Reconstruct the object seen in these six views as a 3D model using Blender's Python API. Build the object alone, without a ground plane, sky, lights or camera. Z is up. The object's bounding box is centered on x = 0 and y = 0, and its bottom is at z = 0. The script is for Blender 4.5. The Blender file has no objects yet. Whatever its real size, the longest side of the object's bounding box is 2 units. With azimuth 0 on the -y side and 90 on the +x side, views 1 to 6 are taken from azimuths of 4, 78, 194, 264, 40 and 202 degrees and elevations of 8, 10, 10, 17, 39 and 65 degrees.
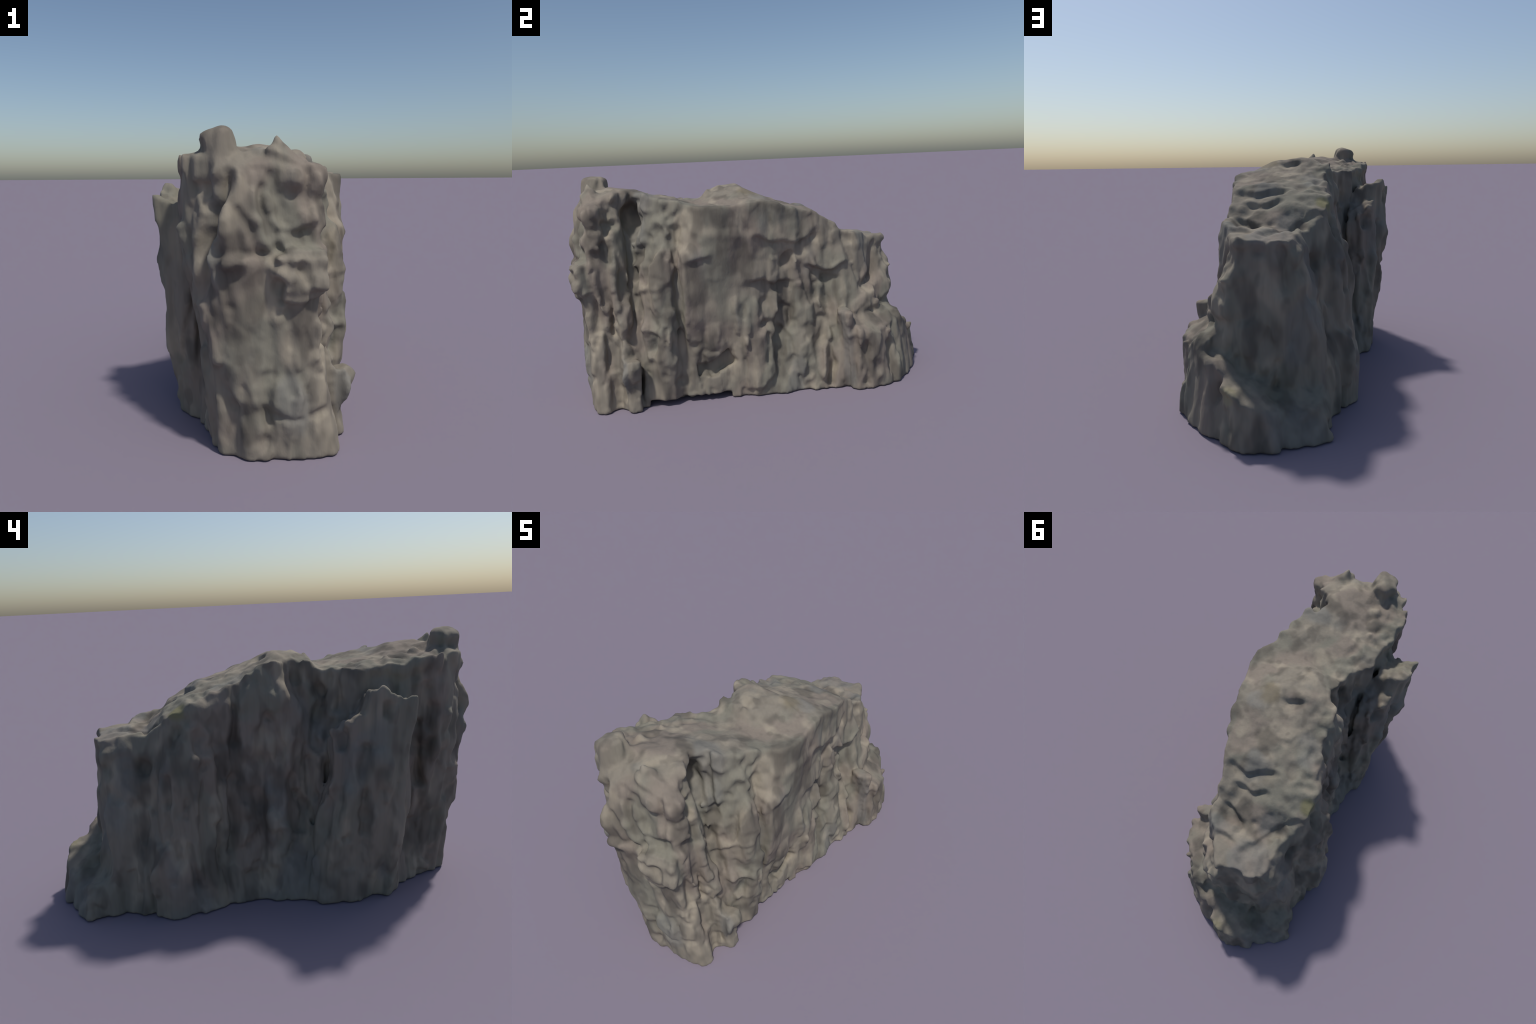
"""Free-standing crag: a long, steep-sided rock wall with a leaning front
pillar, a slab leaning on one flank, a low foot at the far end and an outcrop
on the other flank.  The solid is described as lofted rock masses plus ribs,
grooves, ledges and pits, blended as distance fields and skinned once."""
import math
import numpy as np

VOXEL = 0.0075
LO = np.array([-0.56, -1.10, -0.06])
HI = np.array([0.56, 1.12, 1.30])

# ------------------------------------------------------------------ helpers
def smooth_min(a, b, k):
    h = np.clip(0.5 + 0.5 * (b - a) / k, 0.0, 1.0)
    return b + (a - b) * h - k * h * (1.0 - h)


def smooth_max(a, b, k):
    return -smooth_min(-a, -b, k)


def gradient_noise(x, y, z, seed):
    """Perlin-style noise, about -1..1, vectorised."""
    rng = np.random.RandomState(seed)
    perm = rng.permutation(256).astype(np.int64)
    perm = np.concatenate([perm, perm, perm])
    vec = rng.normal(size=(256, 3))
    vec /= np.linalg.norm(vec, axis=1)[:, None]
    xi, yi, zi = (np.floor(c).astype(np.int64) for c in (x, y, z))
    xf, yf, zf = x - xi, y - yi, z - zi
    fade = lambda t: t * t * t * (t * (t * 6 - 15) + 10)
    u, v, w = fade(xf), fade(yf), fade(zf)
    out = 0.0
    for dx in (0, 1):
        for dy in (0, 1):
            for dz in (0, 1):
                h = perm[perm[perm[(xi + dx) & 255] + ((yi + dy) & 255)] + ((zi + dz) & 255)]
                g = vec[h]
                dot = g[:, 0] * (xf - dx) + g[:, 1] * (yf - dy) + g[:, 2] * (zf - dz)
                out = out + dot * (u if dx else 1 - u) * (v if dy else 1 - v) * (w if dz else 1 - w)
    return out * 1.6


def polygon_distance(px, py, poly):
    """Signed distance in plan to a closed polygon (negative inside)."""
    best = np.full(px.shape, 1e9)
    inside = np.zeros(px.shape, bool)
    n = len(poly)
    for i in range(n):
        ax, ay = poly[i]
        bx, by = poly[(i + 1) % n]
        ex, ey = bx - ax, by - ay
        wx, wy = px - ax, py - ay
        t = np.clip((wx * ex + wy * ey) / (ex * ex + ey * ey + 1e-12), 0, 1)
        best = np.minimum(best, (wx - t * ex) ** 2 + (wy - t * ey) ** 2)
        cross = (ay > py) != (by > py)
        if by != ay:
            inside ^= cross & (px < ex * (py - ay) / (by - ay) + ax)
    return np.where(inside, -1, 1) * np.sqrt(best)


class Field:
    """Distance field on a regular lattice."""

    def __init__(self, voxel=VOXEL):
        self.h = voxel
        self.n = np.ceil((HI - LO) / voxel).astype(int) + 1
        self.ax = [LO[i] + voxel * np.arange(self.n[i]) for i in range(3)]
        self.d = np.full(self.n, 1.0, np.float32)

    def box(self, lo, hi):
        s = []
        for i in range(3):
            a = max(0, int((lo[i] - LO[i]) / self.h))
            b = min(self.n[i], int((hi[i] - LO[i]) / self.h) + 2)
            s.append(slice(a, b))
        X, Y, Z = np.meshgrid(*[self.ax[i][s[i]] for i in range(3)], indexing="ij")
        return tuple(s), X, Y, Z

    def mass(self, heights, sections, top, blend=0.03, edge=0.02, bottom=None):
        """Loft of plan outlines at the given heights, cut off by top(x, y)."""
        secs = np.array(sections, float)
        pad = 0.14
        lo, hi = secs.min((0, 1)) - pad, secs.max((0, 1)) + pad
        s, X, Y, Z = self.box((lo[0], lo[1], LO[2]), (hi[0], hi[1], HI[2]))
        x2, y2 = X[:, :, 0], Y[:, :, 0]
        plan = np.empty(X.shape)
        for k, z in enumerate(Z[0, 0, :]):
            zc = np.clip(z, heights[0], heights[-1])
            i = min(np.searchsorted(heights, zc, "right") - 1, len(heights) - 2)
            f = (zc - heights[i]) / (heights[i + 1] - heights[i])
            plan[:, :, k] = polygon_distance(x2, y2, secs[i] * (1 - f) + secs[i + 1] * f)
        cap = Z - top(x2, y2)[:, :, None]
        d = smooth_max(plan, cap * 0.8, edge)
        if bottom is not None:
            d = smooth_max(d, bottom - Z, edge)
        self.d[s] = smooth_min(self.d[s], d, blend)

    def spine(self, points, radii, sign=+1, blend=0.02, squash=None):
        """Round rib (sign +1) or groove (sign -1) along a polyline."""
        P = np.array(points, float)
        R = np.array(radii, float)
        sq = np.ones(3) if squash is None else np.array(squash, float)
        m = (R.max() + 2.5 * blend) * sq.max() + 0.01
        s, X, Y, Z = self.box(P.min(0) - m, P.max(0) + m)
        if 0 in X.shape:
            return
        best = np.full(X.shape, 9.0)
        if len(P) == 1:
            P, R = np.repeat(P, 2, 0), np.repeat(R, 2)
        for a, b, ra, rb in zip(P[:-1], P[1:], R[:-1], R[1:]):
            e = (b - a) / sq
            w = [(c - a[i]) / sq[i] for i, c in enumerate((X, Y, Z))]
            t = np.clip((w[0] * e[0] + w[1] * e[1] + w[2] * e[2]) / (e @ e + 1e-9), 0, 1)
            q = np.sqrt(sum((w[i] - t * e[i]) ** 2 for i in range(3)))
            best = np.minimum(best, q - (ra + (rb - ra) * t))
        if sign > 0:
            self.d[s] = smooth_min(self.d[s], best, blend)
        else:
            self.d[s] = smooth_max(self.d[s], -best, blend)

    def block(self, centre, half, yaw=0.0, pitch=0.0, roll=0.0, sign=+1, blend=0.015, rounding=0.012):
        """Tilted brick of rock added (or chipped out)."""
        c, h = np.array(centre, float), np.array(half, float)
        m = np.linalg.norm(h) + 2.5 * blend
        s, X, Y, Z = self.box(c - m, c + m)
        if 0 in X.shape:
            return
        cy, sy = math.cos(math.radians(yaw)), math.sin(math.radians(yaw))
        cp, sp = math.cos(math.radians(pitch)), math.sin(math.radians(pitch))
        cr, sr = math.cos(math.radians(roll)), math.sin(math.radians(roll))
        Rz = np.array([[cy, -sy, 0], [sy, cy, 0], [0, 0, 1]])
        Rx = np.array([[1, 0, 0], [0, cp, -sp], [0, sp, cp]])
        Ry = np.array([[cr, 0, sr], [0, 1, 0], [-sr, 0, cr]])
        M = (Rz @ Rx @ Ry).T
        w = [X - c[0], Y - c[1], Z - c[2]]
        q = [np.abs(M[i, 0] * w[0] + M[i, 1] * w[1] + M[i, 2] * w[2]) - h[i] + rounding for i in range(3)]
        out = np.sqrt(sum(np.maximum(v, 0) ** 2 for v in q))
        d = out + np.minimum(np.maximum(np.maximum(q[0], q[1]), q[2]), 0) - rounding
        if sign > 0:
            self.d[s] = smooth_min(self.d[s], d, blend)
        else:
            self.d[s] = smooth_max(self.d[s], -d, blend)

    def weather(self, band=0.07):
        idx = np.nonzero(np.abs(self.d) < band)
        g = np.gradient(self.d, self.h)
        n = [c[idx] for c in g]
        size = np.sqrt(sum(c * c for c in n)) + 1e-6
        n = [c / size for c in n]
        p = [self.ax[i][idx[i]] - n[i] * self.d[idx] for i in range(3)]
        steep = np.clip((0.88 - np.abs(n[2])) / 0.4, 0, 1)
        shift = rough(p[0], p[1], p[2], steep)
        if USE_RELIEF:
            for side in ("SUNNY", "SHADED", "FRONT", "FAR", "CREST"):
                shift = shift - relief(side, n, p)
        self.d[idx] += shift
        # worn edges: one light smoothing pass
        d = self.d
        for axis in range(3):
            a = np.swapaxes(d, 0, axis)
            b = a.copy()
            b[1:-1] = 0.25 * a[:-2] + 0.5 * a[1:-1] + 0.25 * a[2:]
            d = np.swapaxes(b, 0, axis)
        self.d = np.ascontiguousarray(d)

    def skin(self):
        """Surface nets: one vertex per crossed cell, one quad per crossed edge."""
        d = self.d
        inside = d < 0
        c = [slice(None, -1), slice(1, None)]
        corner = [inside[c[i], c[j], c[k]] for i in (0, 1) for j in (0, 1) for k in (0, 1)]
        total = sum(a.astype(np.int8) for a in corner)
        active = (total > 0) & (total < 8)
        cell = np.argwhere(active)
        ids = np.full(active.shape, -1, np.int64)
        ids[active] = np.arange(len(cell))
        acc = np.zeros((len(cell), 3))
        cnt = np.zeros(len(cell))
        i0, j0, k0 = cell.T
        offs = [(i, j, k) for i in (0, 1) for j in (0, 1) for k in (0, 1)]
        for a in range(8):
            for b in range(a + 1, 8):
                A, B = np.array(offs[a]), np.array(offs[b])
                if np.abs(A - B).sum() != 1:
                    continue
                va = d[i0 + A[0], j0 + A[1], k0 + A[2]]
                vb = d[i0 + B[0], j0 + B[1], k0 + B[2]]
                m = (va < 0) != (vb < 0)
                t = np.where(m, va / np.where(m, va - vb, 1), 0)
                acc += np.where(m[:, None], A + t[:, None] * (B - A), 0)
                cnt += m
        verts = LO + self.h * (cell + acc / cnt[:, None])
        quads = []
        for axis in range(3):
            sl0 = [slice(1, -1)] * 3
            sl1 = [slice(1, -1)] * 3
            sl0[axis] = slice(0, -1)
            sl1[axis] = slice(1, None)
            a, b = inside[tuple(sl0)], inside[tuple(sl1)]
            e = np.argwhere(a != b)
            flip = b[tuple(e.T)]
            base = e + np.array([1 if i != axis else 0 for i in range(3)])
            u, v = (axis + 1) % 3, (axis + 2) % 3
            du, dv = np.eye(3, dtype=int)[u], np.eye(3, dtype=int)[v]
            q = np.stack([ids[tuple((base - o).T)] for o in (du * 0, du, du + dv, dv)], 1)
            q[flip] = q[flip][:, ::-1]
            quads.append(q)
        return verts, np.concatenate(quads)


# -------------------------------------------------------- shape description
HEIGHTS = [0.0, 0.2, 0.4, 0.6, 0.8, 1.0]
# Plan stations of the main wall.  A flank station is its place along the wall
# followed by how far out the flank stands at each height.
SHADED_FLANK = [
    (.60, -.31, -.285, -.24, -.205, -.13, -.10),
    (.50, -.35, -.335, -.29, -.25, -.18, -.14),
    (.40, -.375, -.38, -.33, -.32, -.265, -.20),
    (.30, -.355, -.34, -.335, -.335, -.26, -.215),
    (.20, -.31, -.28, -.25, -.24, -.20, -.185),
    (.10, -.28, -.23, -.20, -.19, -.175, -.16),
    (.00, -.30, -.22, -.18, -.175, -.18, -.165),
    (-.10, -.31, -.25, -.22, -.19, -.165, -.14),
    (-.20, -.32, -.26, -.225, -.195, -.155, -.105),
    (-.29, -.30, -.27, -.24, -.20, -.18, -.13),
    (-.42, -.29, -.29, -.27, -.245, -.225, -.225),
    (-.52, -.29, -.29, -.29, -.29, -.285, -.27),
    (-.60, -.28, -.27, -.28, -.28, -.295, -.275),
    (-.68, -.23, -.20, -.225, -.24, -.29, -.295),
    (-.77, -.21, -.215, -.24, -.265, -.30, -.29),
    (-.86, -.16, -.19, -.21, -.23, -.255, -.255),
]
FRONT_PILLAR = [
    [(-.12, -.91), (-.135, -.91), (-.17, -.925), (-.19, -.93), (-.19, -.905), (-.17, -.895)],
    [(-.03, -.945), (-.05, -.945), (-.08, -.96), (-.08, -.965), (-.10, -.98), (-.10, -.96)],
    [(.08, -.95), (.07, -.945), (.05, -.945), (.06, -.95), (.05, -.945), (.03, -.925)],
    [(.17, -.95), (.16, -.95), (.16, -.95), (.17, -.945), (.14, -.915), (.12, -.885)],
    [(.28, -.90), (.26, -.90), (.24, -.90), (.24, -.89), (.22, -.87), (.20, -.83)],
]
SUNNY_FLANK = [
    (-.83, .31, .27, .25, .25, .245, .19),
    (-.79, .28, .26, .22, .215, .21, .17),
    (-.755, .30, .29, .275, .26, .235, .195),
    (-.69, .28, .27, .22, .185, .16, .12),
    (-.645, .28, .27, .23, .195, .155, .10),
    (-.60, .30, .30, .28, .26, .20, .14),
    (-.57, .31, .325, .345, .32, .275, .20),
    (-.50, .31, .345, .345, .335, .31, .25),
    (-.455, .28, .295, .29, .295, .285, .25),
    (-.42, .29, .285, .32, .345, .34, .26),
    (-.33, .30, .285, .315, .33, .335, .335),
    (-.22, .31, .29, .32, .31, .32, .35),
    (-.12, .33, .335, .355, .305, .31, .335),
    (-.03, .335, .315, .30, .28, .30, .33),
    (.06, .345, .30, .255, .25, .29, .315),
    (.18, .35, .315, .265, .245, .275, .295),
    (.30, .36, .305, .26, .235, .265, .27),
    (.38, .37, .34, .27, .235, .26, .24),
    (.44, .38, .38, .33, .275, .25, .23),
    (.52, .36, .36, .31, .26, .235, .22),
]
FAR_END = [
    [(.28, .74), (.27, .73), (.225, .70), (.19, .68), (.17, .65), (.15, .62)],
    [(.16, .84), (.16, .82), (.15, .775), (.14, .74), (.12, .72), (.08, .69)],
    [(.04, .84), (.04, .81), (.04, .78), (.04, .755), (.03, .75), (.0, .70)],
    [(-.10, .80), (-.09, .79), (-.09, .755), (-.08, .745), (-.05, .73), (-.05, .70)],
    [(-.29, .70), (-.26, .69), (-.22, .70), (-.17, .71), (-.10, .71), (-.08, .66)],
]

# crest: place along the wall, then heights from the shaded rim to the sunny rim
CREST_ACROSS = [-0.2, 0.0, 0.15, 0.3]
CREST = [
    (-1.00, .96, .97, .93, .90), (-.93, 1.04, 1.05, 1.00, .95), (-.86, 1.09, 1.10, 1.05, .98),
    (-.77, 1.09, 1.13, 1.10, 1.0), (-.66, 1.07, 1.11, 1.115, 1.045), (-.55, 1.05, 1.08, 1.09, 1.05),
    (-.45, 1.04, 1.06, 1.07, 1.045), (-.33, 1.03, 1.035, 1.035, 1.025), (-.28, 1.03, 1.045, 1.035, 1.025),
    (-.25, 1.04, 1.085, 1.04, 1.02), (-.16, 1.055, 1.105, 1.075, 1.025), (-.09, 1.06, 1.11, 1.10, 1.035),
    (.00, 1.04, 1.065, 1.06, 1.04), (.10, .985, 1.015, 1.01, 1.005), (.20, .955, .99, .99, .98),
    (.30, .93, .96, .965, .955), (.36, .91, .925, .925, .92), (.42, .88, .89, .885, .88),
    (.50, .795, .815, .83, .84), (.58, .80, .81, .825, .84), (.66, .785, .79, .80, .81), (.80, .76, .76, .76, .76),
]


def crest_height(x, y):
    c = np.array(CREST)
    lanes = [np.interp(y, c[:, 0], c[:, i + 1]) for i in range(4)]
    out = lanes[0]
    for i in range(3):
        a, b = CREST_ACROSS[i], CREST_ACROSS[i + 1]
        t = np.clip((x - a) / (b - a), 0, 1)
        out = out + (lanes[i + 1] - lanes[i]) * t
    rim = np.clip((-x - 0.04) / 0.10, 0, 1)
    return out + 0.007 + jag(x, y) * (0.15 + 0.85 * rim)


def wall_sections():
    shade = [[(st[k + 1], st[0]) for k in range(6)] for st in SHADED_FLANK]
    sun = [[(st[k + 1], st[0]) for k in range(6)] for st in SUNNY_FLANK]
    ring = shade + FRONT_PILLAR + sun + FAR_END
    return [[st[k] for st in ring] for k in range(6)]


def plane(x0, y0, z0, gx, gy):
    return lambda x, y: z0 + gx * (x - x0) + gy * (y - y0)


USE_RELIEF = True
# Relief on each face of the crag.  A stroke is (width, height, path): a rounded
# rib (height > 0) or a cleft or pit (height < 0).  A plate is (edge softness,
# height, outline): a flake of rock standing proud.  A ledge is (reach, height,
# path): a shelf below the path (height > 0) or an overhang above it (height < 0);
# on the crest it is a scarp facing the far end.  Paths are given along the face: (y, z) on the flanks, (x, z) on the ends, (x, y) on the crest.

SUNNY_STROKES = [
    (0.022, -0.0255, [(-0.832, 0.809), (-0.822, 0.701), (-0.796, 0.545), (-0.779, 0.409), (-0.773, 0.333)]),
    (0.02, 0.0127, [(-0.833, 1.028), (-0.824, 0.771), (-0.791, 0.643), (-0.758, 0.4), (-0.754, 0.282)]),
    (0.02, -0.017, [(-0.871, 0.728), (-0.859, 0.641), (-0.863, 0.506), (-0.864, 0.394)]),
    (0.016, -0.017, [(-0.785, 0.199), (-0.76, 0.07)]),
    (0.0287, 0.0153, [(-0.835, 1.003)]),
    (0.0207, -0.0127, [(-0.836, 0.944)]),
    (0.016, -0.017, [(-0.784, 0.962), (-0.739, 0.959)]),
    (0.016, -0.0213, [(-0.761, 1.103), (-0.778, 1.007), (-0.778, 0.913)]),
    (0.016, -0.0187, [(-0.873, 0.736), (-0.884, 0.6), (-0.889, 0.355)]),
    (0.018, -0.0238, [(-0.824, 0.562), (-0.82, 0.293), (-0.855, 0.156)]),
    (0.03, -0.0382, [(-0.667, 1.006), (-0.657, 0.917), (-0.653, 0.857)]),
    (0.0287, 0.0153, [(-0.642, 0.831)]),
    (0.012, -0.0255, [(-0.607, 0.979), (-0.617, 0.781)]),
    (0.016, 0.0153, [(-0.585, 1.088), (-0.6, 0.875), (-0.603, 0.749), (-0.63, 0.598), (-0.625, 0.443), (-0.61, 0.267)]),
    (0.0161, -0.0127, [(-0.577, 0.876)]),
    (0.012, -0.017, [(-0.5, 0.815), (-0.502, 0.799)]),
    (0.0184, -0.0127, [(-0.603, 0.664)]),
    (0.0207, -0.0127, [(-0.494, 1.017)]),
    (0.0207, -0.0102, [(-0.459, 0.977)]),
    (0.023, 0.0102, [(-0.524, 0.95)]),
    (0.023, 0.0102, [(-0.469, 1.007)]),
    (0.0207, 0.0076, [(-0.469, 0.736)]),
    (0.02, -0.0255, [(-0.588, 0.382), (-0.602, 0.303)]),
    (0.03, 0.0153, [(-0.511, 0.5), (-0.53, 0.355), (-0.522, 0.242)]),
    (0.018, -0.017, [(-0.602, 0.514), (-0.582, 0.447)]),
    (0.03, 0.0127, [(-0.545, 0.599), (-0.568, 0.527)]),
    (0.023, -0.0127, [(-0.561, 0.179)]),
    (0.023, -0.0153, [(-0.458, 0.123)]),
    (0.023, -0.0153, [(-0.383, 0.307)]),
    (0.023, 0.0102, [(-0.386, 0.27)]),
]
SUNNY_STROKES += [
    (0.03, 0.0213, [(-0.422, 0.791), (-0.398, 0.763)]),
    (0.025, 0.017, [(-0.718, 0.239), (-0.761, 0.15)]),
    (0.02, -0.034, [(-0.692, 0.153), (-0.689, 0.083)]),
    (0.02, -0.0213, [(-0.732, 1.059), (-0.751, 0.953)]),
    (0.0287, 0.0127, [(-0.728, 1.007)]),
    (0.0287, 0.0102, [(-0.676, 1.089)]),
    (0.03, -0.0127, [(-0.725, 0.686), (-0.741, 0.574)]),
    (0.023, -0.0102, [(-0.698, 0.714)]),
    (0.016, 0.0153, [(-0.427, 1.054), (-0.433, 0.969), (-0.469, 0.947)]),
    (0.0161, -0.0092, [(-0.487, 1.01)]),
    (0.018, 0.0136, [(-0.644, 0.414), (-0.604, 0.419)]),
    (0.02, 0.0136, [(-0.393, 0.982), (-0.36, 0.906)]),
    (0.03, -0.0255, [(0.147, 0.747), (0.104, 0.696)]),
    (0.02, 0.0187, [(-0.16, 0.548), (-0.151, 0.461), (-0.175, 0.365)]),
    (0.018, -0.0187, [(-0.114, 0.519), (-0.128, 0.458)]),
    (0.018, 0.0153, [(-0.069, 0.518), (-0.062, 0.426)]),
    (0.02, -0.017, [(-0.015, 0.508), (-0.024, 0.41)]),
    (0.022, 0.0204, [(0.059, 0.53), (0.044, 0.458)]),
    (0.016, -0.0187, [(0.095, 0.479), (0.128, 0.455), (0.129, 0.378)]),
    (0.02, 0.0204, [(0.029, 0.44), (0.027, 0.338)]),
    (0.012, -0.0187, [(-0.001, 0.324), (-0.006, 0.185)]),
    (0.02, -0.017, [(0.071, 0.355), (0.05, 0.208)]),
    (0.0161, -0.0102, [(0.208, 0.291)]),
    (0.0184, -0.0127, [(0.191, 0.179)]),
    (0.023, -0.0127, [(0.201, 0.094)]),
    (0.016, -0.0255, [(0.163, 0.084), (0.181, 0.021)]),
    (0.0345, 0.0127, [(0.306, 0.764)]),
    (0.0287, -0.0127, [(0.274, 0.832)]),
    (0.03, 0.0255, [(0.251, 0.738), (0.272, 0.687)]),
    (0.0184, 0.0153, [(0.288, 0.607)]),
]
SUNNY_STROKES += [
    (0.02, 0.0213, [(0.316, 0.556), (0.302, 0.464)]),
    (0.02, -0.017, [(0.349, 0.594), (0.351, 0.43)]),
    (0.0345, 0.0102, [(0.32, 0.435)]),
    (0.0207, -0.0153, [(0.293, 0.383)]),
    (0.014, -0.0298, [(0.343, 0.249), (0.344, 0.137), (0.329, 0.033)]),
    (0.025, 0.017, [(0.309, 0.213), (0.298, 0.095)]),
    (0.02, -0.0213, [(0.315, 0.347), (0.296, 0.248)]),
    (0.022, -0.0255, [(0.497, 0.264), (0.511, 0.15), (0.515, 0.037)]),
    (0.03, 0.017, [(0.422, 0.301), (0.465, 0.318)]),
    (0.0345, -0.0127, [(0.576, 0.127)]),
    (0.023, 0.0102, [(0.532, 0.176)]),
    (0.023, 0.0102, [(0.589, 0.053)]),
    (0.018, -0.0213, [(0.675, 0.231), (0.67, 0.069)]),
    (0.023, -0.0102, [(0.504, 0.384)]),
    (0.02, 0.0085, [(0.701, 0.369), (0.68, 0.277)]),
    (0.022, -0.0255, [(0.664, 0.751), (0.64, 0.599), (0.567, 0.532)]),
    (0.03, 0.0213, [(0.731, 0.599)]),
    (0.023, 0.0102, [(0.632, 0.424)]),
    (0.0184, -0.0102, [(0.711, 0.589)]),
    (0.02, -0.017, [(0.453, 0.825), (0.49, 0.794)]),
    (0.0287, 0.0092, [(0.537, 0.763)]),
    (0.023, 0.0102, [(0.764, 0.514)]),
]
SUNNY_PLATES = [
    (0.012, 0.014, [(-0.573, 0.813), (-0.475, 0.83), (-0.451, 0.747), (-0.49, 0.655), (-0.543, 0.625), (-0.61, 0.626)]),
    (0.02, 0.012, [(-0.427, 0.803), (-0.304, 0.902), (-0.058, 0.882), (-0.055, 0.68), (-0.144, 0.562), (-0.202, 0.314), (-0.343, 0.237), (-0.425, 0.338), (-0.444, 0.574)]),
    (0.012, 0.014, [(-0.566, 0.799), (-0.524, 0.816), (-0.518, 0.682), (-0.585, 0.695)]),
    (0.014, 0.03, [(0.15, 0.731), (0.229, 0.742), (0.251, 0.641), (0.256, 0.446), (0.261, 0.369), (0.181, 0.349), (0.141, 0.406), (0.143, 0.594)]),
    (0.012, 0.016, [(-0.127, 0.331), (-0.017, 0.362), (-0.01, 0.175), (0.012, 0.045), (-0.135, 0.036)]),
    (0.014, 0.02, [(0.172, 0.359), (0.261, 0.369), (0.254, 0.215), (0.232, 0.048), (0.186, 0.04), (0.157, 0.228)]),
    (0.015, 0.015, [(0.115, 0.315), (0.168, 0.334), (0.155, 0.199), (0.085, 0.177)]),
]
SUNNY_LEDGES = [
    (0.04, 0.014, [(-0.816, 0.215), (-0.764, 0.201), (-0.722, 0.258)]),
    (0.03, -0.014, [(-0.381, 0.765), (-0.347, 0.772), (-0.312, 0.777)]),
    (0.05, -0.014, [(-0.034, 0.861), (0.025, 0.828), (0.092, 0.831), (0.168, 0.806), (0.28, 0.841)]),
    (0.05, -0.018, [(-0.067, 0.627), (-0.018, 0.629), (0.04, 0.601), (0.122, 0.608)]),
    (0.05, -0.024, [(0.262, 0.678), (0.333, 0.642), (0.386, 0.651), (0.442, 0.677)]),
]
FRONT_PLATES = [
    (0.014, 0.022, [(-0.084, 1.032), (0.019, 1.02), (0.06, 0.919), (0.053, 0.887), (0.092, 0.849), (0.097, 0.796), (0.012, 0.769), (-0.165, 0.745), (-0.144, 0.814), (-0.112, 0.936)]),
    (0.03, 0.014, [(-0.165, 0.741), (0.085, 0.747), (0.077, 0.626), (0.052, 0.45), (0.043, 0.196), (-0.095, 0.206), (-0.128, 0.314), (-0.191, 0.43), (-0.185, 0.574)]),
    (0.012, 0.018, [(-0.012, 1.104), (0.03, 1.123), (0.094, 1.105), (0.184, 1.028), (0.21, 0.913), (0.215, 0.925), (0.204, 1.012), (0.13, 1.072)]),
]
FRONT_STROKES = [
    (0.025, -0.034, [(-0.096, 1.008), (-0.133, 0.919), (-0.164, 0.804), (-0.187, 0.686), (-0.212, 0.589)]),
    (0.016, -0.0213, [(-0.084, 1.024), (-0.108, 0.936)]),
    (0.02, 0.017, [(-0.124, 1.017), (-0.148, 0.935)]),
    (0.03, -0.0255, [(0.08, 0.951), (0.084, 0.894), (0.101, 0.852)]),
    (0.0345, 0.0153, [(0.158, 0.863)]),
    (0.0345, 0.0061, [(0.116, 0.991)]),
    (0.0207, -0.0102, [(0.133, 0.954)]),
    (0.0345, 0.0061, [(0.076, 1.024)]),
    (0.0345, 0.0102, [(0.043, 1.064)]),
    (0.016, -0.0102, [(-0.001, 1.008), (0.012, 0.887)]),
    (0.02, -0.0255, [(0.162, 0.72), (0.175, 0.662)]),
    (0.02, -0.0255, [(0.077, 0.66), (0.086, 0.585)]),
    (0.0287, 0.0102, [(0.077, 0.523)]),
    (0.0172, -0.0112, [(0.014, 0.442)]),
    (0.023, -0.0102, [(0.043, 0.317)]),
    (0.016, -0.0136, [(0.022, 0.183), (0.044, 0.129), (0.035, 0.056)]),
    (0.014, -0.0119, [(0.077, 0.165), (0.163, 0.154)]),
    (0.016, -0.0119, [(0.215, 0.164), (0.259, 0.184)]),
    (0.0184, -0.0127, [(0.026, 0.083)]),
    (0.03, 0.017, [(0.077, 0.278), (0.086, 0.207)]),
    (0.0287, -0.0127, [(0.231, 0.327)]),
    (0.023, -0.0102, [(0.212, 0.411)]),
    (0.02, 0.017, [(0.246, 0.438), (0.257, 0.387)]),
    (0.023, -0.0102, [(-0.087, 0.679)]),
    (0.023, -0.0112, [(-0.139, 0.614)]),
    (0.0184, -0.0092, [(-0.097, 0.574)]),
    (0.025, 0.0153, [(-0.147, 0.738), (-0.053, 0.733)]),
    (0.0345, -0.0102, [(-0.064, 0.454)]),
    (0.0345, 0.0092, [(0.128, 0.363)]),
    (0.0345, -0.0076, [(0.144, 0.446)]),
]
FRONT_STROKES += [
    (0.02, -0.017, [(-0.137, 0.332), (-0.095, 0.206)]),
    (0.0287, 0.0076, [(-0.165, 0.369)]),
    (0.018, -0.0213, [(-0.249, 0.813), (-0.25, 0.74)]),
    (0.0287, 0.0102, [(-0.208, 0.794)]),
    (0.023, -0.0102, [(-0.211, 0.976)]),
    (0.025, -0.0255, [(-0.167, 0.854), (-0.19, 0.745)]),
    (0.018, -0.0255, [(0.019, 0.977), (0.027, 0.898), (0.071, 0.79)]),
    (0.02, 0.0153, [(-0.006, 0.971), (0.005, 0.871)]),
    (0.02, 0.0153, [(0.131, 1.027), (0.162, 0.881)]),
    (0.02, 0.017, [(0.213, 0.491), (0.233, 0.332)]),
    (0.016, -0.017, [(-0.055, 0.907), (0.022, 0.753), (0.155, 0.701)]),
    (0.016, -0.0102, [(0.049, 0.284), (0.049, 0.134)]),
    (0.016, -0.0153, [(-0.025, 1.023), (-0.006, 0.903)]),
    (0.02, -0.0213, [(0.274, 0.918), (0.269, 0.782), (0.252, 0.698)]),
]
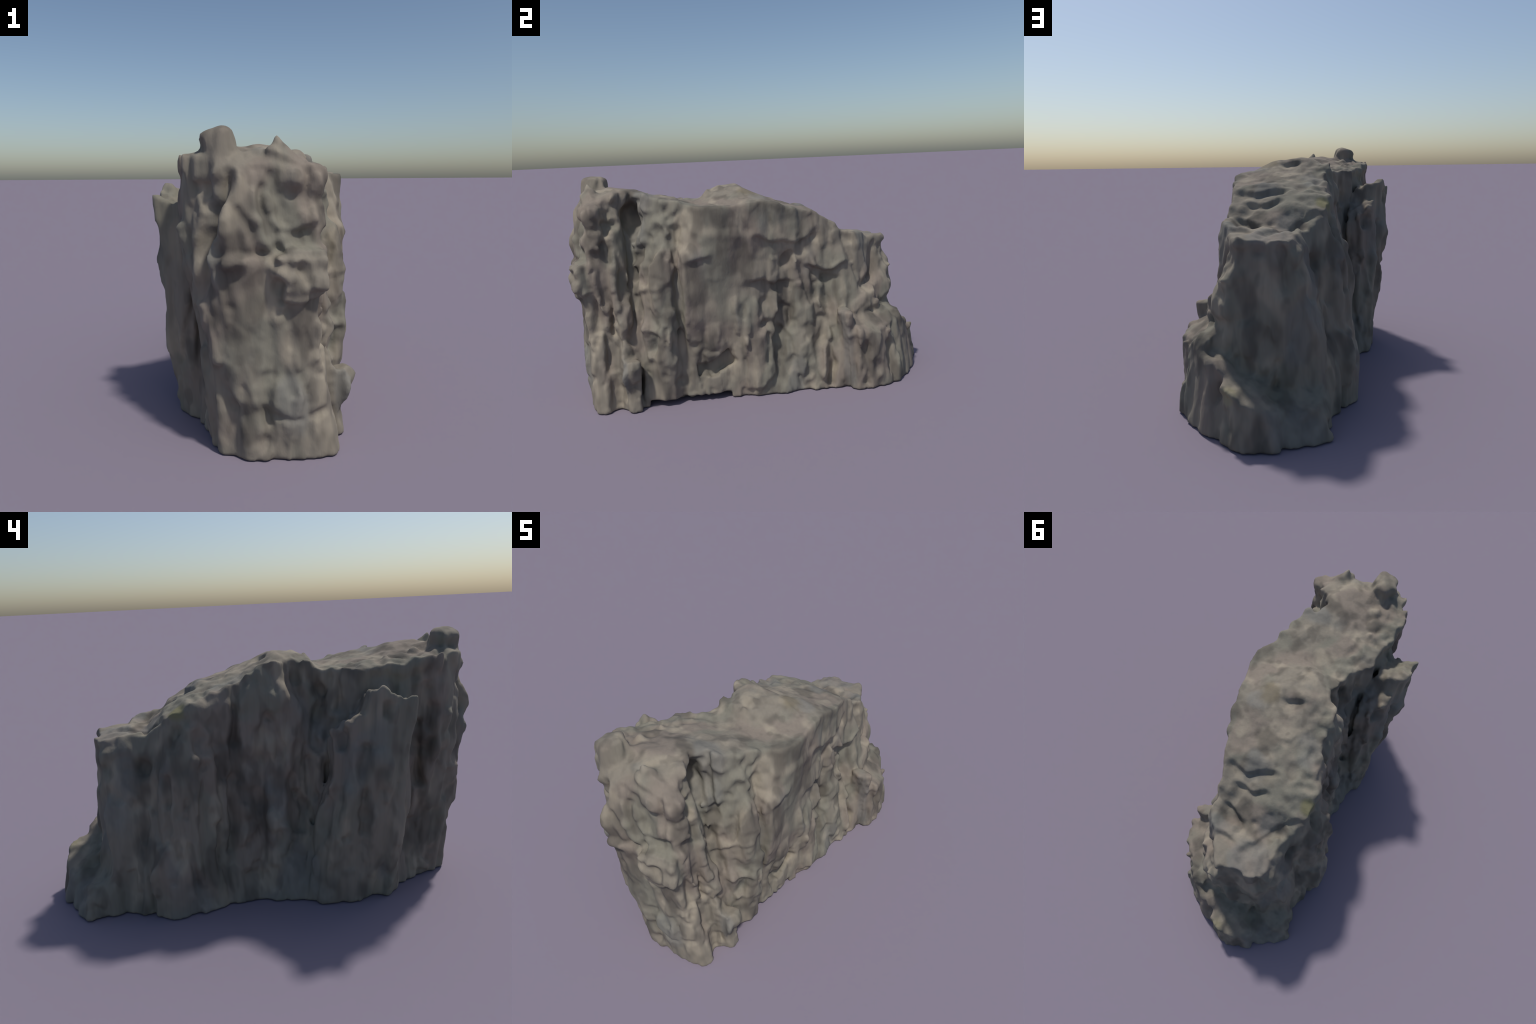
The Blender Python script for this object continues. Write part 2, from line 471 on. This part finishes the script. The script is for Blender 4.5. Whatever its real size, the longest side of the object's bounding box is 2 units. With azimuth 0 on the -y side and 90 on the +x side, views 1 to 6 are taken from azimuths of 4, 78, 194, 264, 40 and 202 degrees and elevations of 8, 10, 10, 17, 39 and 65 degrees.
FRONT_LEDGES = [
    (0.05, -0.02, [(0.097, 0.836), (0.142, 0.829), (0.184, 0.842)]),
    (0.05, 0.008, [(-0.169, 0.754), (-0.077, 0.747), (0.011, 0.749), (0.077, 0.753)]),
    (0.06, 0.012, [(0.077, 0.753), (0.142, 0.744), (0.199, 0.748), (0.244, 0.745)]),
    (0.05, -0.012, [(0.09, 0.597), (0.127, 0.585), (0.177, 0.582), (0.24, 0.615)]),
]
SHADED_STROKES = [
    (0.025, 0.0213, [(-0.818, 0.822), (-0.845, 0.683)]),
    (0.02, -0.0213, [(-0.765, 0.722), (-0.743, 0.647)]),
    (0.0287, 0.0102, [(-0.775, 0.689)]),
    (0.023, -0.0102, [(-0.774, 0.995)]),
    (0.02, -0.017, [(-0.832, 0.334), (-0.835, 0.126)]),
    (0.016, -0.017, [(-0.869, 0.581), (-0.883, 0.417)]),
    (0.025, -0.0425, [(-0.273, 0.969), (-0.275, 0.835), (-0.299, 0.738)]),
    (0.02, 0.0255, [(-0.292, 0.858), (-0.284, 0.736)]),
    (0.02, -0.0255, [(-0.325, 0.804), (-0.316, 0.737)]),
    (0.016, -0.0213, [(-0.365, 0.962), (-0.357, 0.873)]),
    (0.02, 0.017, [(-0.267, 0.664), (-0.269, 0.553)]),
    (0.02, -0.0213, [(-0.255, 0.485), (-0.235, 0.351)]),
    (0.02, -0.0266, [(-0.407, 0.734), (-0.396, 0.658), (-0.414, 0.532), (-0.404, 0.361)]),
    (0.016, -0.017, [(-0.384, 0.737), (-0.443, 0.755)]),
    (0.03, 0.017, [(-0.485, 0.728), (-0.492, 0.603)]),
    (0.0207, -0.0102, [(-0.48, 0.638)]),
    (0.0207, -0.0102, [(-0.495, 0.544)]),
    (0.02, -0.0255, [(-0.504, 0.906), (-0.5, 0.875)]),
    (0.0345, -0.0127, [(-0.283, 0.168)]),
    (0.023, -0.0102, [(-0.403, 0.232)]),
    (0.03, 0.017, [(-0.339, 0.534), (-0.335, 0.359)]),
    (0.025, -0.0478, [(-0.681, 0.8), (-0.695, 0.651), (-0.719, 0.497)]),
    (0.02, -0.0255, [(-0.748, 0.865), (-0.738, 0.771)]),
    (0.0345, 0.0127, [(-0.612, 1.04)]),
    (0.0345, 0.0127, [(-0.709, 1.075)]),
    (0.023, -0.0127, [(-0.665, 1.0)]),
    (0.0287, -0.0153, [(-0.527, 1.006)]),
    (0.02, -0.0319, [(0.111, 0.892), (0.121, 0.749), (0.128, 0.587), (0.139, 0.4), (0.159, 0.261)]),
    (0.018, -0.017, [(0.221, 0.391), (0.225, 0.184)]),
    (0.018, 0.0153, [(0.242, 0.425), (0.242, 0.291)]),
]
SHADED_STROKES += [
    (0.02, -0.0255, [(-0.029, 0.845), (-0.073, 0.82)]),
    (0.02, 0.017, [(-0.056, 0.68), (-0.075, 0.583)]),
    (0.02, -0.0266, [(-0.125, 0.56), (-0.121, 0.383), (-0.143, 0.318)]),
    (0.025, 0.017, [(-0.036, 0.502), (-0.05, 0.348)]),
    (0.02, 0.017, [(0.103, 0.455), (0.121, 0.279)]),
    (0.0345, 0.0102, [(-0.236, 0.949)]),
    (0.02, -0.0213, [(-0.224, 0.645), (-0.227, 0.532), (-0.249, 0.468)]),
    (0.02, -0.0266, [(-0.163, 0.485), (-0.198, 0.405), (-0.175, 0.322)]),
    (0.03, -0.017, [(-0.146, 0.257), (-0.152, 0.133)]),
    (0.0287, -0.0102, [(-0.238, 0.084)]),
    (0.02, -0.0234, [(0.533, 0.684), (0.544, 0.507), (0.554, 0.337)]),
    (0.016, -0.0255, [(0.412, 0.645), (0.421, 0.53)]),
    (0.014, -0.0255, [(0.349, 0.532), (0.355, 0.465)]),
    (0.02, -0.0213, [(0.424, 0.365), (0.399, 0.283), (0.429, 0.186)]),
    (0.016, -0.0213, [(0.339, 0.339), (0.337, 0.226), (0.284, 0.036)]),
    (0.02, 0.017, [(0.328, 0.338), (0.32, 0.232)]),
    (0.023, -0.0127, [(0.326, 0.157)]),
    (0.02, 0.0234, [(0.486, 0.323), (0.494, 0.214), (0.503, 0.126)]),
    (0.018, -0.017, [(0.531, 0.097), (0.55, 0.014)]),
    (0.025, 0.0213, [(0.698, 0.705), (0.586, 0.737)]),
    (0.0345, -0.0153, [(0.671, 0.544)]),
    (0.0287, -0.0153, [(0.573, 0.497)]),
    (0.0345, -0.0153, [(0.522, 0.684)]),
    (0.0184, -0.0102, [(0.592, 0.667)]),
    (0.03, -0.0298, [(0.389, 0.78), (0.353, 0.822)]),
    (0.0287, -0.0204, [(0.307, 0.861)]),
    (0.0207, -0.0127, [(0.264, 0.785)]),
    (0.023, 0.0153, [(0.293, 0.702)]),
    (0.0184, -0.0102, [(0.269, 0.665)]),
]
SHADED_PLATES = [
    (0.016, 0.03, [(0.099, 0.901), (0.06, 0.975), (-0.014, 1.043), (-0.092, 0.998), (-0.205, 0.882), (-0.201, 0.821), (-0.136, 0.676), (-0.118, 0.323), (-0.063, 0.134), (0.106, 0.156), (0.135, 0.34)]),
    (0.016, 0.02, [(0.279, 0.931), (0.18, 0.943), (0.121, 0.915), (0.143, 0.588), (0.17, 0.275), (0.24, 0.311), (0.239, 0.617), (0.298, 0.84)]),
]
FAR_STROKES = [
    (0.0345, -0.0102, [(0.003, 0.644)]),
    (0.04, -0.017, [(-0.095, 0.707), (-0.092, 0.6)]),
    (0.02, -0.017, [(-0.081, 0.284), (-0.086, 0.203)]),
    (0.02, 0.0153, [(-0.204, 0.498), (-0.242, 0.374), (-0.265, 0.126)]),
    (0.03, -0.0255, [(-0.091, 0.195), (-0.18, 0.145)]),
    (0.03, 0.0255, [(0.041, 0.203), (0.086, 0.224)]),
    (0.03, -0.0213, [(0.086, 0.258), (-0.022, 0.219)]),
    (0.02, -0.017, [(0.1, 0.126), (0.091, 0.069)]),
    (0.03, -0.0213, [(0.024, 0.786), (0.004, 0.745)]),
    (0.02, 0.0213, [(0.084, 0.76), (0.035, 0.78)]),
    (0.02, -0.017, [(0.13, 0.721), (0.123, 0.684)]),
    (0.02, 0.017, [(-0.124, 0.767), (-0.163, 0.695)]),
    (0.03, 0.017, [(0.051, 0.425), (0.037, 0.334)]),
    (0.025, -0.017, [(0.135, 0.433), (0.146, 0.336)]),
    (0.02, -0.0213, [(0.143, 0.254), (0.169, 0.129)]),
    (0.02, -0.017, [(0.289, 0.401), (0.185, 0.309)]),
    (0.02, -0.017, [(0.345, 0.33), (0.35, 0.276)]),
]
FAR_PLATES = [
    (0.014, 0.022, [(0.1, 0.678), (0.071, 0.631), (0.055, 0.478), (0.305, 0.41), (0.241, 0.533)]),
]
CREST_LEDGES = [
    (0.05, 0.02, [(0.201, 0.304), (0.121, 0.331), (0.01, 0.274)]),
    (0.05, 0.02, [(0.146, 0.381), (0.065, 0.394), (0.014, 0.371)]),
    (0.06, 0.025, [(0.154, 0.473), (0.072, 0.505)]),
    (0.03, 0.016, [(0.064, -0.046), (0.001, -0.054)]),
    (0.03, 0.016, [(0.149, 0.606), (0.081, 0.609)]),
    (0.05, 0.014, [(-0.176, 0.431), (-0.084, 0.496), (-0.019, 0.589)]),
]
CREST_STROKES = [
    (0.025, 0.0085, [(0.196, 0.265), (0.049, 0.253)]),
    (0.02, 0.0076, [(0.11, 0.357), (0.013, 0.337)]),
    (0.03, -0.0106, [(0.14, 0.453), (0.198, 0.445)]),
    (0.0345, 0.0051, [(-0.164, 0.333)]),
    (0.0345, -0.0051, [(-0.202, 0.373)]),
    (0.02, -0.0085, [(-0.061, 0.231), (-0.091, 0.233)]),
    (0.023, -0.0051, [(-0.075, 0.265)]),
    (0.025, 0.0034, [(0.064, -0.063), (-0.041, -0.095)]),
    (0.04, 0.0064, [(0.207, 0.065), (-0.007, 0.105)]),
    (0.03, -0.0051, [(0.159, -0.375), (0.033, -0.458)]),
    (0.03, 0.0051, [(0.117, -0.506), (-0.058, -0.634)]),
    (0.0345, 0.0051, [(0.045, -0.73)]),
    (0.0287, -0.0076, [(0.112, -0.614)]),
    (0.0287, 0.0051, [(0.147, -0.749)]),
    (0.0345, -0.0051, [(-0.156, -0.762)]),
    (0.0345, 0.0051, [(-0.248, -0.692)]),
    (0.0287, 0.0051, [(-0.234, -0.601)]),
    (0.0287, 0.0064, [(-0.143, -0.014)]),
    (0.023, 0.0051, [(-0.165, 0.039)]),
    (0.023, -0.0064, [(-0.194, 0.157)]),
    (0.0287, -0.0064, [(-0.138, 0.128)]),
    (0.023, 0.0051, [(-0.043, 0.576)]),
    (0.023, 0.0051, [(0.102, 0.59)]),
    (0.0287, -0.0051, [(0.015, 0.616)]),
    (0.02, -0.0085, [(-0.101, 0.464), (-0.041, 0.537)]),
    (0.03, 0.0064, [(-0.015, 0.404), (-0.137, 0.409)]),
]



def relief(side, normal, p):
    """Outward offset of the relief of one face at the points p."""
    names = globals()
    strokes = names.get(side + "_STROKES", [])
    plates = names.get(side + "_PLATES", [])
    axis, sign = {"SUNNY": (0, 1), "SHADED": (0, -1), "FRONT": (1, -1), "FAR": (1, 1), "CREST": (2, 1)}[side]
    facing = np.clip((normal[axis] * sign - 0.15) / 0.35, 0, 1)
    sel = np.nonzero(facing > 0)[0]
    i, j = [k for k in range(3) if k != axis]
    q3 = [c[sel] for c in p]
    jitter = lambda scale, seed: gradient_noise(q3[0] * scale, q3[1] * scale, q3[2] * scale, seed)
    a = q3[i] + jitter(11, 40) * 0.012 + jitter(30, 42) * 0.004
    b = q3[j] + jitter(11, 41) * 0.012 + jitter(30, 43) * 0.004
    vary = np.clip(1.0 + 0.9 * jitter(10, 44), 0.3, 1.6)
    out = np.zeros(len(sel))
    for w, h, path in strokes:
        path = np.array(path, float)
        m = w * 2.2
        near = np.nonzero((a > path[:, 0].min() - m) & (a < path[:, 0].max() + m) &
                          (b > path[:, 1].min() - m) & (b < path[:, 1].max() + m))[0]
        if len(near) == 0:
            continue
        q = np.full(len(near), 9.0)
        if len(path) == 1:
            path = np.repeat(path, 2, 0)
        for s0, s1 in zip(path[:-1], path[1:]):
            e = s1 - s0
            t = np.clip(((a[near] - s0[0]) * e[0] + (b[near] - s0[1]) * e[1]) / (e @ e + 1e-9), 0, 1)
            q = np.minimum(q, np.hypot(a[near] - s0[0] - t * e[0], b[near] - s0[1] - t * e[1]))
        r = np.clip(q / (1.5 * w * np.clip(vary[near], 0.6, 1.4)), 0, 1)
        out[near] += h * vary[near] * (1 - r * r) ** 2
    for w, h, path in names.get(side + "_LEDGES", []):
        path = np.array(sorted(path), float)
        s = b - np.interp(a, path[:, 0], path[:, 1])
        beyond = np.maximum(np.maximum(path[0, 0] - a, a - path[-1, 0]), 0)
        side_of = -s if (h > 0 and side != "CREST") else s
        wedge = np.clip(side_of / 0.014 + 0.5, 0, 1) * np.clip(1 - side_of / (2.2 * w), 0, 1)
        out += (-1 if side == "CREST" else 1) * abs(h) * 1.5 * wedge * np.clip(1 - beyond / 0.04, 0, 1)
    for w, h, path in plates:
        q = polygon_distance(a, b, path)
        out += h * np.clip(vary, 0.6, 1.3) * np.clip(0.5 - q / (2 * w), 0, 1)
    full = np.zeros(len(p[0]))
    full[sel] = out * facing[sel]
    return full


def facets(x, y, z, seed):
    """Rock broken into cells: each cell is a flat facet with its own tilt and step."""
    rng = np.random.RandomState(seed)
    table = rng.rand(4096, 7)
    xi, yi, zi = (np.floor(c).astype(np.int64) for c in (x, y, z))
    f1 = np.full(x.shape, 9.0)
    tilt = np.zeros(x.shape)
    step = np.zeros(x.shape)
    for dx in (-1, 0, 1):
        for dy in (-1, 0, 1):
            for dz in (-1, 0, 1):
                h = ((xi + dx) * 73856093 ^ (yi + dy) * 19349663 ^ (zi + dz) * 83492791) & 4095
                t = table[h]
                ox, oy, oz = x - (xi + dx + t[:, 0]), y - (yi + dy + t[:, 1]), z - (zi + dz + t[:, 2])
                d = np.sqrt(ox * ox + oy * oy + oz * oz)
                closer = d < f1
                f1 = np.where(closer, d, f1)
                tilt = np.where(closer, ox * (t[:, 4] - .5) + oy * (t[:, 5] - .5) + 0.5 * oz * (t[:, 6] - .5), tilt)
                step = np.where(closer, t[:, 3] - .5, step)
    return tilt, step, f1


def rough(x, y, z, steep):
    """Inward offset: jointed, faceted columns on the steep faces, low swell on the crest."""
    wx = gradient_noise(x * 7, y * 7, z * 3, 21) * 0.018
    wy = gradient_noise(x * 7, y * 7, z * 3, 23) * 0.018
    wz = gradient_noise(x * 6, y * 6, z * 6, 22) * 0.05
    u, v, w = x + wx, y + wy, z + wz
    # the big slanted facet of the sunny flank is almost plain
    plain = np.clip((x - 0.20) / 0.06, 0, 1) * np.clip((y + 0.44) / 0.05, 0, 1) * np.clip((0.04 - y) / 0.10, 0, 1) \
        * np.clip((z - 0.34) / 0.10, 0, 1)
    shade = np.clip((-x - 0.05) / 0.08, 0, 1)
    t1, s1, _ = facets(u * 8, v * 8, w * 2.4, 4)
    t2, s2, r2 = facets(u * 15, v * 15, w * 3.2, 6)
    t3, s3, r3 = facets(u * 15, v * 15, w * 1.4, 12)
    t4, s4, r4 = facets(u * 24, v * 24, w * 8, 14)
    column = t1 * 0.034 + s1 * 0.016
    block = (t2 * 0.022 + s2 * 0.012 + (r2 - 0.45) * 0.010) * (1 - 0.3 * shade)
    rib = shade * (t3 * 0.020 + s3 * 0.018 + (r3 - 0.45) * 0.032)
    chip = t4 * 0.009 + s4 * 0.004 + (r4 - 0.45) * 0.003
    swell = gradient_noise(x * 7, y * 7, z * 5, 11) * 0.007
    fine = gradient_noise(x * 30, y * 30, z * 20, 7) * 0.0015
    return (1 - 0.75 * plain) * steep * (column + block + rib + chip) + (1 - steep) * (0.30 * block + 0.2 * chip) + swell + fine + 0.002


def jag(x, y):
    flat = gradient_noise((x * 22).ravel(), (y * 22).ravel(), np.zeros(x.size), 31)
    return 0.018 * flat.reshape(x.shape)


def build_field(voxel=VOXEL):
    f = Field(voxel)
    f.mass(HEIGHTS, wall_sections(), crest_height, blend=0.01, edge=0.010)
    # slab leaning on the shaded flank
    f.mass([0.0, 0.3, 0.6, 0.95],
           [[(-.32, -.18), (-.22, -.17), (-.20, -.62), (-.27, -.64), (-.355, -.56), (-.385, -.42), (-.365, -.24)],
            [(-.31, -.22), (-.22, -.21), (-.20, -.62), (-.28, -.65), (-.385, -.58), (-.40, -.44), (-.385, -.27)],
            [(-.34, -.28), (-.22, -.29), (-.20, -.60), (-.30, -.65), (-.40, -.60), (-.43, -.47), (-.40, -.37)],
            [(-.30, -.29), (-.26, -.30), (-.26, -.50), (-.33, -.62), (-.435, -.61), (-.435, -.48), (-.345, -.35)]],
           lambda x, y: np.interp(y, [-.64, -.62, -.57, -.53, -.48, -.44, -.42, -.39, -.37, -.35, -.29, -.2],
                                  [.90, .925, .93, .955, .985, .97, .885, .875, .85, .845, .795, .72])
           - 0.25 * (x + .38) + jag(x, y), blend=0.02, edge=.014)
    # low foot at the far end
    f.mass([0.0, 0.25],
           [[(.03, 1.0), (-.13, .955), (-.14, .925), (-.30, .86), (-.30, .70), (.0, .60), (.30, .62), (.29, .80), (.19, .90)],
            [(.05, .965), (-.06, .91), (-.10, .885), (-.24, .78), (-.27, .68), (.0, .60), (.25, .62), (.25, .78), (.16, .87)]],
           plane(.06, .90, .23, .45, -.4), blend=0.03)
    # outcrop low on the sunny flank
    f.mass([0.0, 0.3],
           [[(.30, .40), (.42, .46), (.435, .60), (.38, .72), (.27, .83), (.10, .6)],
            [(.30, .42), (.43, .47), (.445, .55), (.37, .68), (.22, .80), (.10, .6)]],
           plane(.43, .55, .32, -.5, -.25), blend=0.03)
    # stepped blocks above the outcrop
    f.block((.325, .435, .21), (.052, .032, .235), yaw=-5, pitch=6, roll=8, rounding=.02)
    f.block((.215, .475, .55), (.055, .05, .12), yaw=-10, pitch=8)
    # undercut below the big overhanging face
    f.block((.34, -.265, .195), (.09, .08, .04), pitch=30, sign=-1, blend=0.02, rounding=.005)
    f.block((.34, -.32, .165), (.075, .05, .03), pitch=0, sign=-1, blend=0.02, rounding=.005)
    # clefts either side of the sunny ribs
    f.spine([(.10, -.66, 1.08), (.15, -.675, .8), (.19, -.685, .6), (.25, -.695, .35), (.29, -.68, .03)],
            [.018, .024, .02, .015, .015], sign=-1)
    # nose and stump on the front pillar
    f.block((.16, -.905, .70), (.08, .06, .07), yaw=18, pitch=-5, blend=0.05, rounding=0.015)
    f.block((.12, -.905, .66), (.035, .05, .09), yaw=12, blend=0.04, rounding=0.015)
    f.block((.285, -.725, .125), (.052, .042, .15), yaw=6, blend=0.02, rounding=0.012)
    # ragged lifted lower edge on the sunny side
    f.block((.33, -.43, -.005), (.10, .21, .035), yaw=-2, sign=-1, blend=0.01, rounding=.004)
    f.spine([(.29, -.46, .80), (.315, -.458, .6), (.305, -.45, .4), (.29, -.44, .2), (.31, -.44, .03)],
            [.012, .020, .018, .012, .012], sign=-1, blend=.012)
    # summit knob and spike on the front pillar
    f.block((-.135, -.855, 1.10), (.055, .06, .088), yaw=12, pitch=-4, roll=-14, blend=0.035, rounding=0.03)
    f.block((-.185, -.84, 1.045), (.05, .07, .05), yaw=-8, blend=0.03, rounding=0.025)
    f.spine([(.085, -.83, 1.02), (.066, -.865, 1.15)], [.09, .014], blend=0.02)
    f.spine([(.17, -.83, .99), (.10, -.84, 1.07)], [.05, .03], blend=0.02)
    f.weather()
    # sit on the ground
    f.d = np.maximum(f.d, (0.0 - f.ax[2])[None, None, :]).astype(np.float32)
    return f


# ------------------------------------------------------------------ Blender
def stone_material():
    import bpy
    mat = bpy.data.materials.new("weathered_stone")
    mat.use_nodes = True
    nt = mat.node_tree
    N, L = nt.nodes, nt.links
    bsdf = N["Principled BSDF"]
    bsdf.inputs["Roughness"].default_value = 0.92
    bsdf.inputs["Specular IOR Level"].default_value = 0.15
    coords = N.new("ShaderNodeTexCoord").outputs["Object"]

    def noise(scale, stretch, detail=2.0, shift=0.0, rough=0.5):
        m = N.new("ShaderNodeMapping")
        m.inputs["Scale"].default_value = stretch
        m.inputs["Location"].default_value = (shift, shift * 0.7, shift * 1.3)
        t = N.new("ShaderNodeTexNoise")
        t.inputs["Scale"].default_value = scale
        t.inputs["Detail"].default_value = detail
        t.inputs["Roughness"].default_value = rough
        L.new(coords, m.inputs["Vector"])
        L.new(m.outputs[0], t.inputs["Vector"])
        return t.outputs["Fac"]

    def remap(fac, a, b, lo=0.0, hi=1.0):
        r = N.new("ShaderNodeMapRange")
        r.interpolation_type = "SMOOTHSTEP"
        for k, v in zip(("From Min", "From Max", "To Min", "To Max"), (a, b, lo, hi)):
            r.inputs[k].default_value = v
        L.new(fac, r.inputs["Value"])
        return r.outputs[0]

    def math_node(op, a, b):
        m = N.new("ShaderNodeMath")
        m.operation = op
        for i, v in enumerate((a, b)):
            if isinstance(v, (int, float)):
                m.inputs[i].default_value = v
            else:
                L.new(v, m.inputs[i])
        return m.outputs[0]

    def mix(fac, a, b, blend="MIX"):
        m = N.new("ShaderNodeMix")
        m.data_type = "RGBA"
        m.blend_type = blend
        for i, v in ((0, fac), (6, a), (7, b)):
            if isinstance(v, (int, float)):
                m.inputs[i].default_value = v
            elif isinstance(v, tuple):
                m.inputs[i].default_value = v + (1.0,)
            else:
                L.new(v, m.inputs[i])
        return m.outputs[2]

    def spot(centre, radius):
        """Soft ball-shaped mask with a ragged rim."""
        v = N.new("ShaderNodeVectorMath")
        v.operation = "DISTANCE"
        L.new(coords, v.inputs[0])
        v.inputs[1].default_value = centre
        d = math_node("ADD", v.outputs["Value"], math_node("MULTIPLY", noise(14, (1, 1, 1), 3, 5.0), radius))
        return remap(d, radius * 0.9, radius * 1.6, 1.0, 0.0)

    grey, green, pink, tan, dark = (.218, .195, .158), (.200, .189, .152), (.222, .188, .155), (.302, .265, .206), (.100, .090, .077)
    tall = (1, 1, 0.5)
    col = mix(remap(noise(5, tall, 1, 1.0), .44, .58), grey, green)
    col = mix(remap(noise(4.5, tall, 1, 7.0), .50, .62, 0, .9), col, pink)
    col = mix(remap(noise(8, tall, 1.5, 3.0), .52, .66, 0, .8), col, tan)
    col = mix(remap(noise(7, tall, 2, 11.0), .52, .66, 0, .7), col, dark)
    col = mix(remap(noise(17, tall, 1, 23.0), .56, .70, 0, .4), col, dark)
    col = mix(remap(noise(5, tall, 1, 19.0), .56, .68, 0, .5), col, (.188, .188, .174))
    # fine vertical run-off streaks
    streak = remap(noise(60, (1, 1, 0.08), 2, 2.0), .35, .65, .97, 1.03)
    g = N.new("ShaderNodeCombineColor")
    for i in range(3):
        L.new(streak, g.inputs[i])
    col = mix(1.0, col, g.outputs[0], "MULTIPLY")
    # lichen and soil stains
    col = mix(math_node("MULTIPLY", spot((-.205, .36, .905), .05), .8), col, (.190, .178, .095))
    col = mix(math_node("MULTIPLY", spot((.17, -.05, 1.09), .07), .6), col, (.170, .140, .090))
    col = mix(math_node("MULTIPLY", spot((.08, .93, .20), .05), .8), col, (.270, .245, .160))
    col = mix(math_node("MULTIPLY", spot((-.10, .82, .22), .10), .5), col, (.120, .120, .090))
    L.new(col, bsdf.inputs["Base Color"])
    bump = N.new("ShaderNodeBump")
    bump.inputs["Strength"].default_value = 0.25
    bump.inputs["Distance"].default_value = 0.01
    L.new(noise(40, (1, 1, 0.5), 3, 4.0), bump.inputs["Height"])
    L.new(bump.outputs[0], bsdf.inputs["Normal"])
    return mat


def part_of(c):
    """Which part of the crag each face centre belongs to."""
    x, y, z = c.T
    part = np.full(len(c), "rock_wall", dtype=object)
    part[(y < -0.665)] = "front_pillar"
    part[(y < -0.77) & (x < -0.06) & (z > 1.125)] = "summit_knob"
    part[(x < -0.30) & (y > -0.665) & (y < -0.17)] = "leaning_slab"
    part[(y > 0.70) & (z < 0.26 + 0.4 * x) & (x < 0.22)] = "rock_foot"
    part[(y > 0.37) & (x > 0.22) & (z < 0.49)] = "side_outcrop"
    return part


def build():
    import bpy
    f = build_field()
    verts, quads = f.skin()
    whole = bpy.data.meshes.new("whole_crag")
    whole.from_pydata(verts.tolist(), [], quads.tolist())
    normals = np.empty(len(verts) * 3)
    whole.vertices.foreach_get("normal", normals)
    normals = normals.reshape(-1, 3)
    bpy.data.meshes.remove(whole)

    crag = bpy.data.objects.new("rock_crag", None)
    crag["label"] = "tall narrow grey-brown rock wall with steep fissured sides"
    crag["category"] = "rock"
    bpy.context.collection.objects.link(crag)
    stone = stone_material()
    part = part_of(verts[quads].mean(1))
    for name in ("rock_wall", "front_pillar", "summit_knob", "leaning_slab", "rock_foot", "side_outcrop"):
        faces = quads[part == name]
        used, local = np.unique(faces, return_inverse=True)
        me = bpy.data.meshes.new(name)
        me.from_pydata(verts[used].tolist(), [], local.reshape(faces.shape).tolist())
        me.polygons.foreach_set("use_smooth", np.ones(len(me.polygons), bool))
        me.normals_split_custom_set_from_vertices(normals[used].tolist())
        me.materials.append(stone)
        ob = bpy.data.objects.new(name, me)
        ob.parent = crag
        bpy.context.collection.objects.link(ob)


if __name__ == "__main__":
    build()
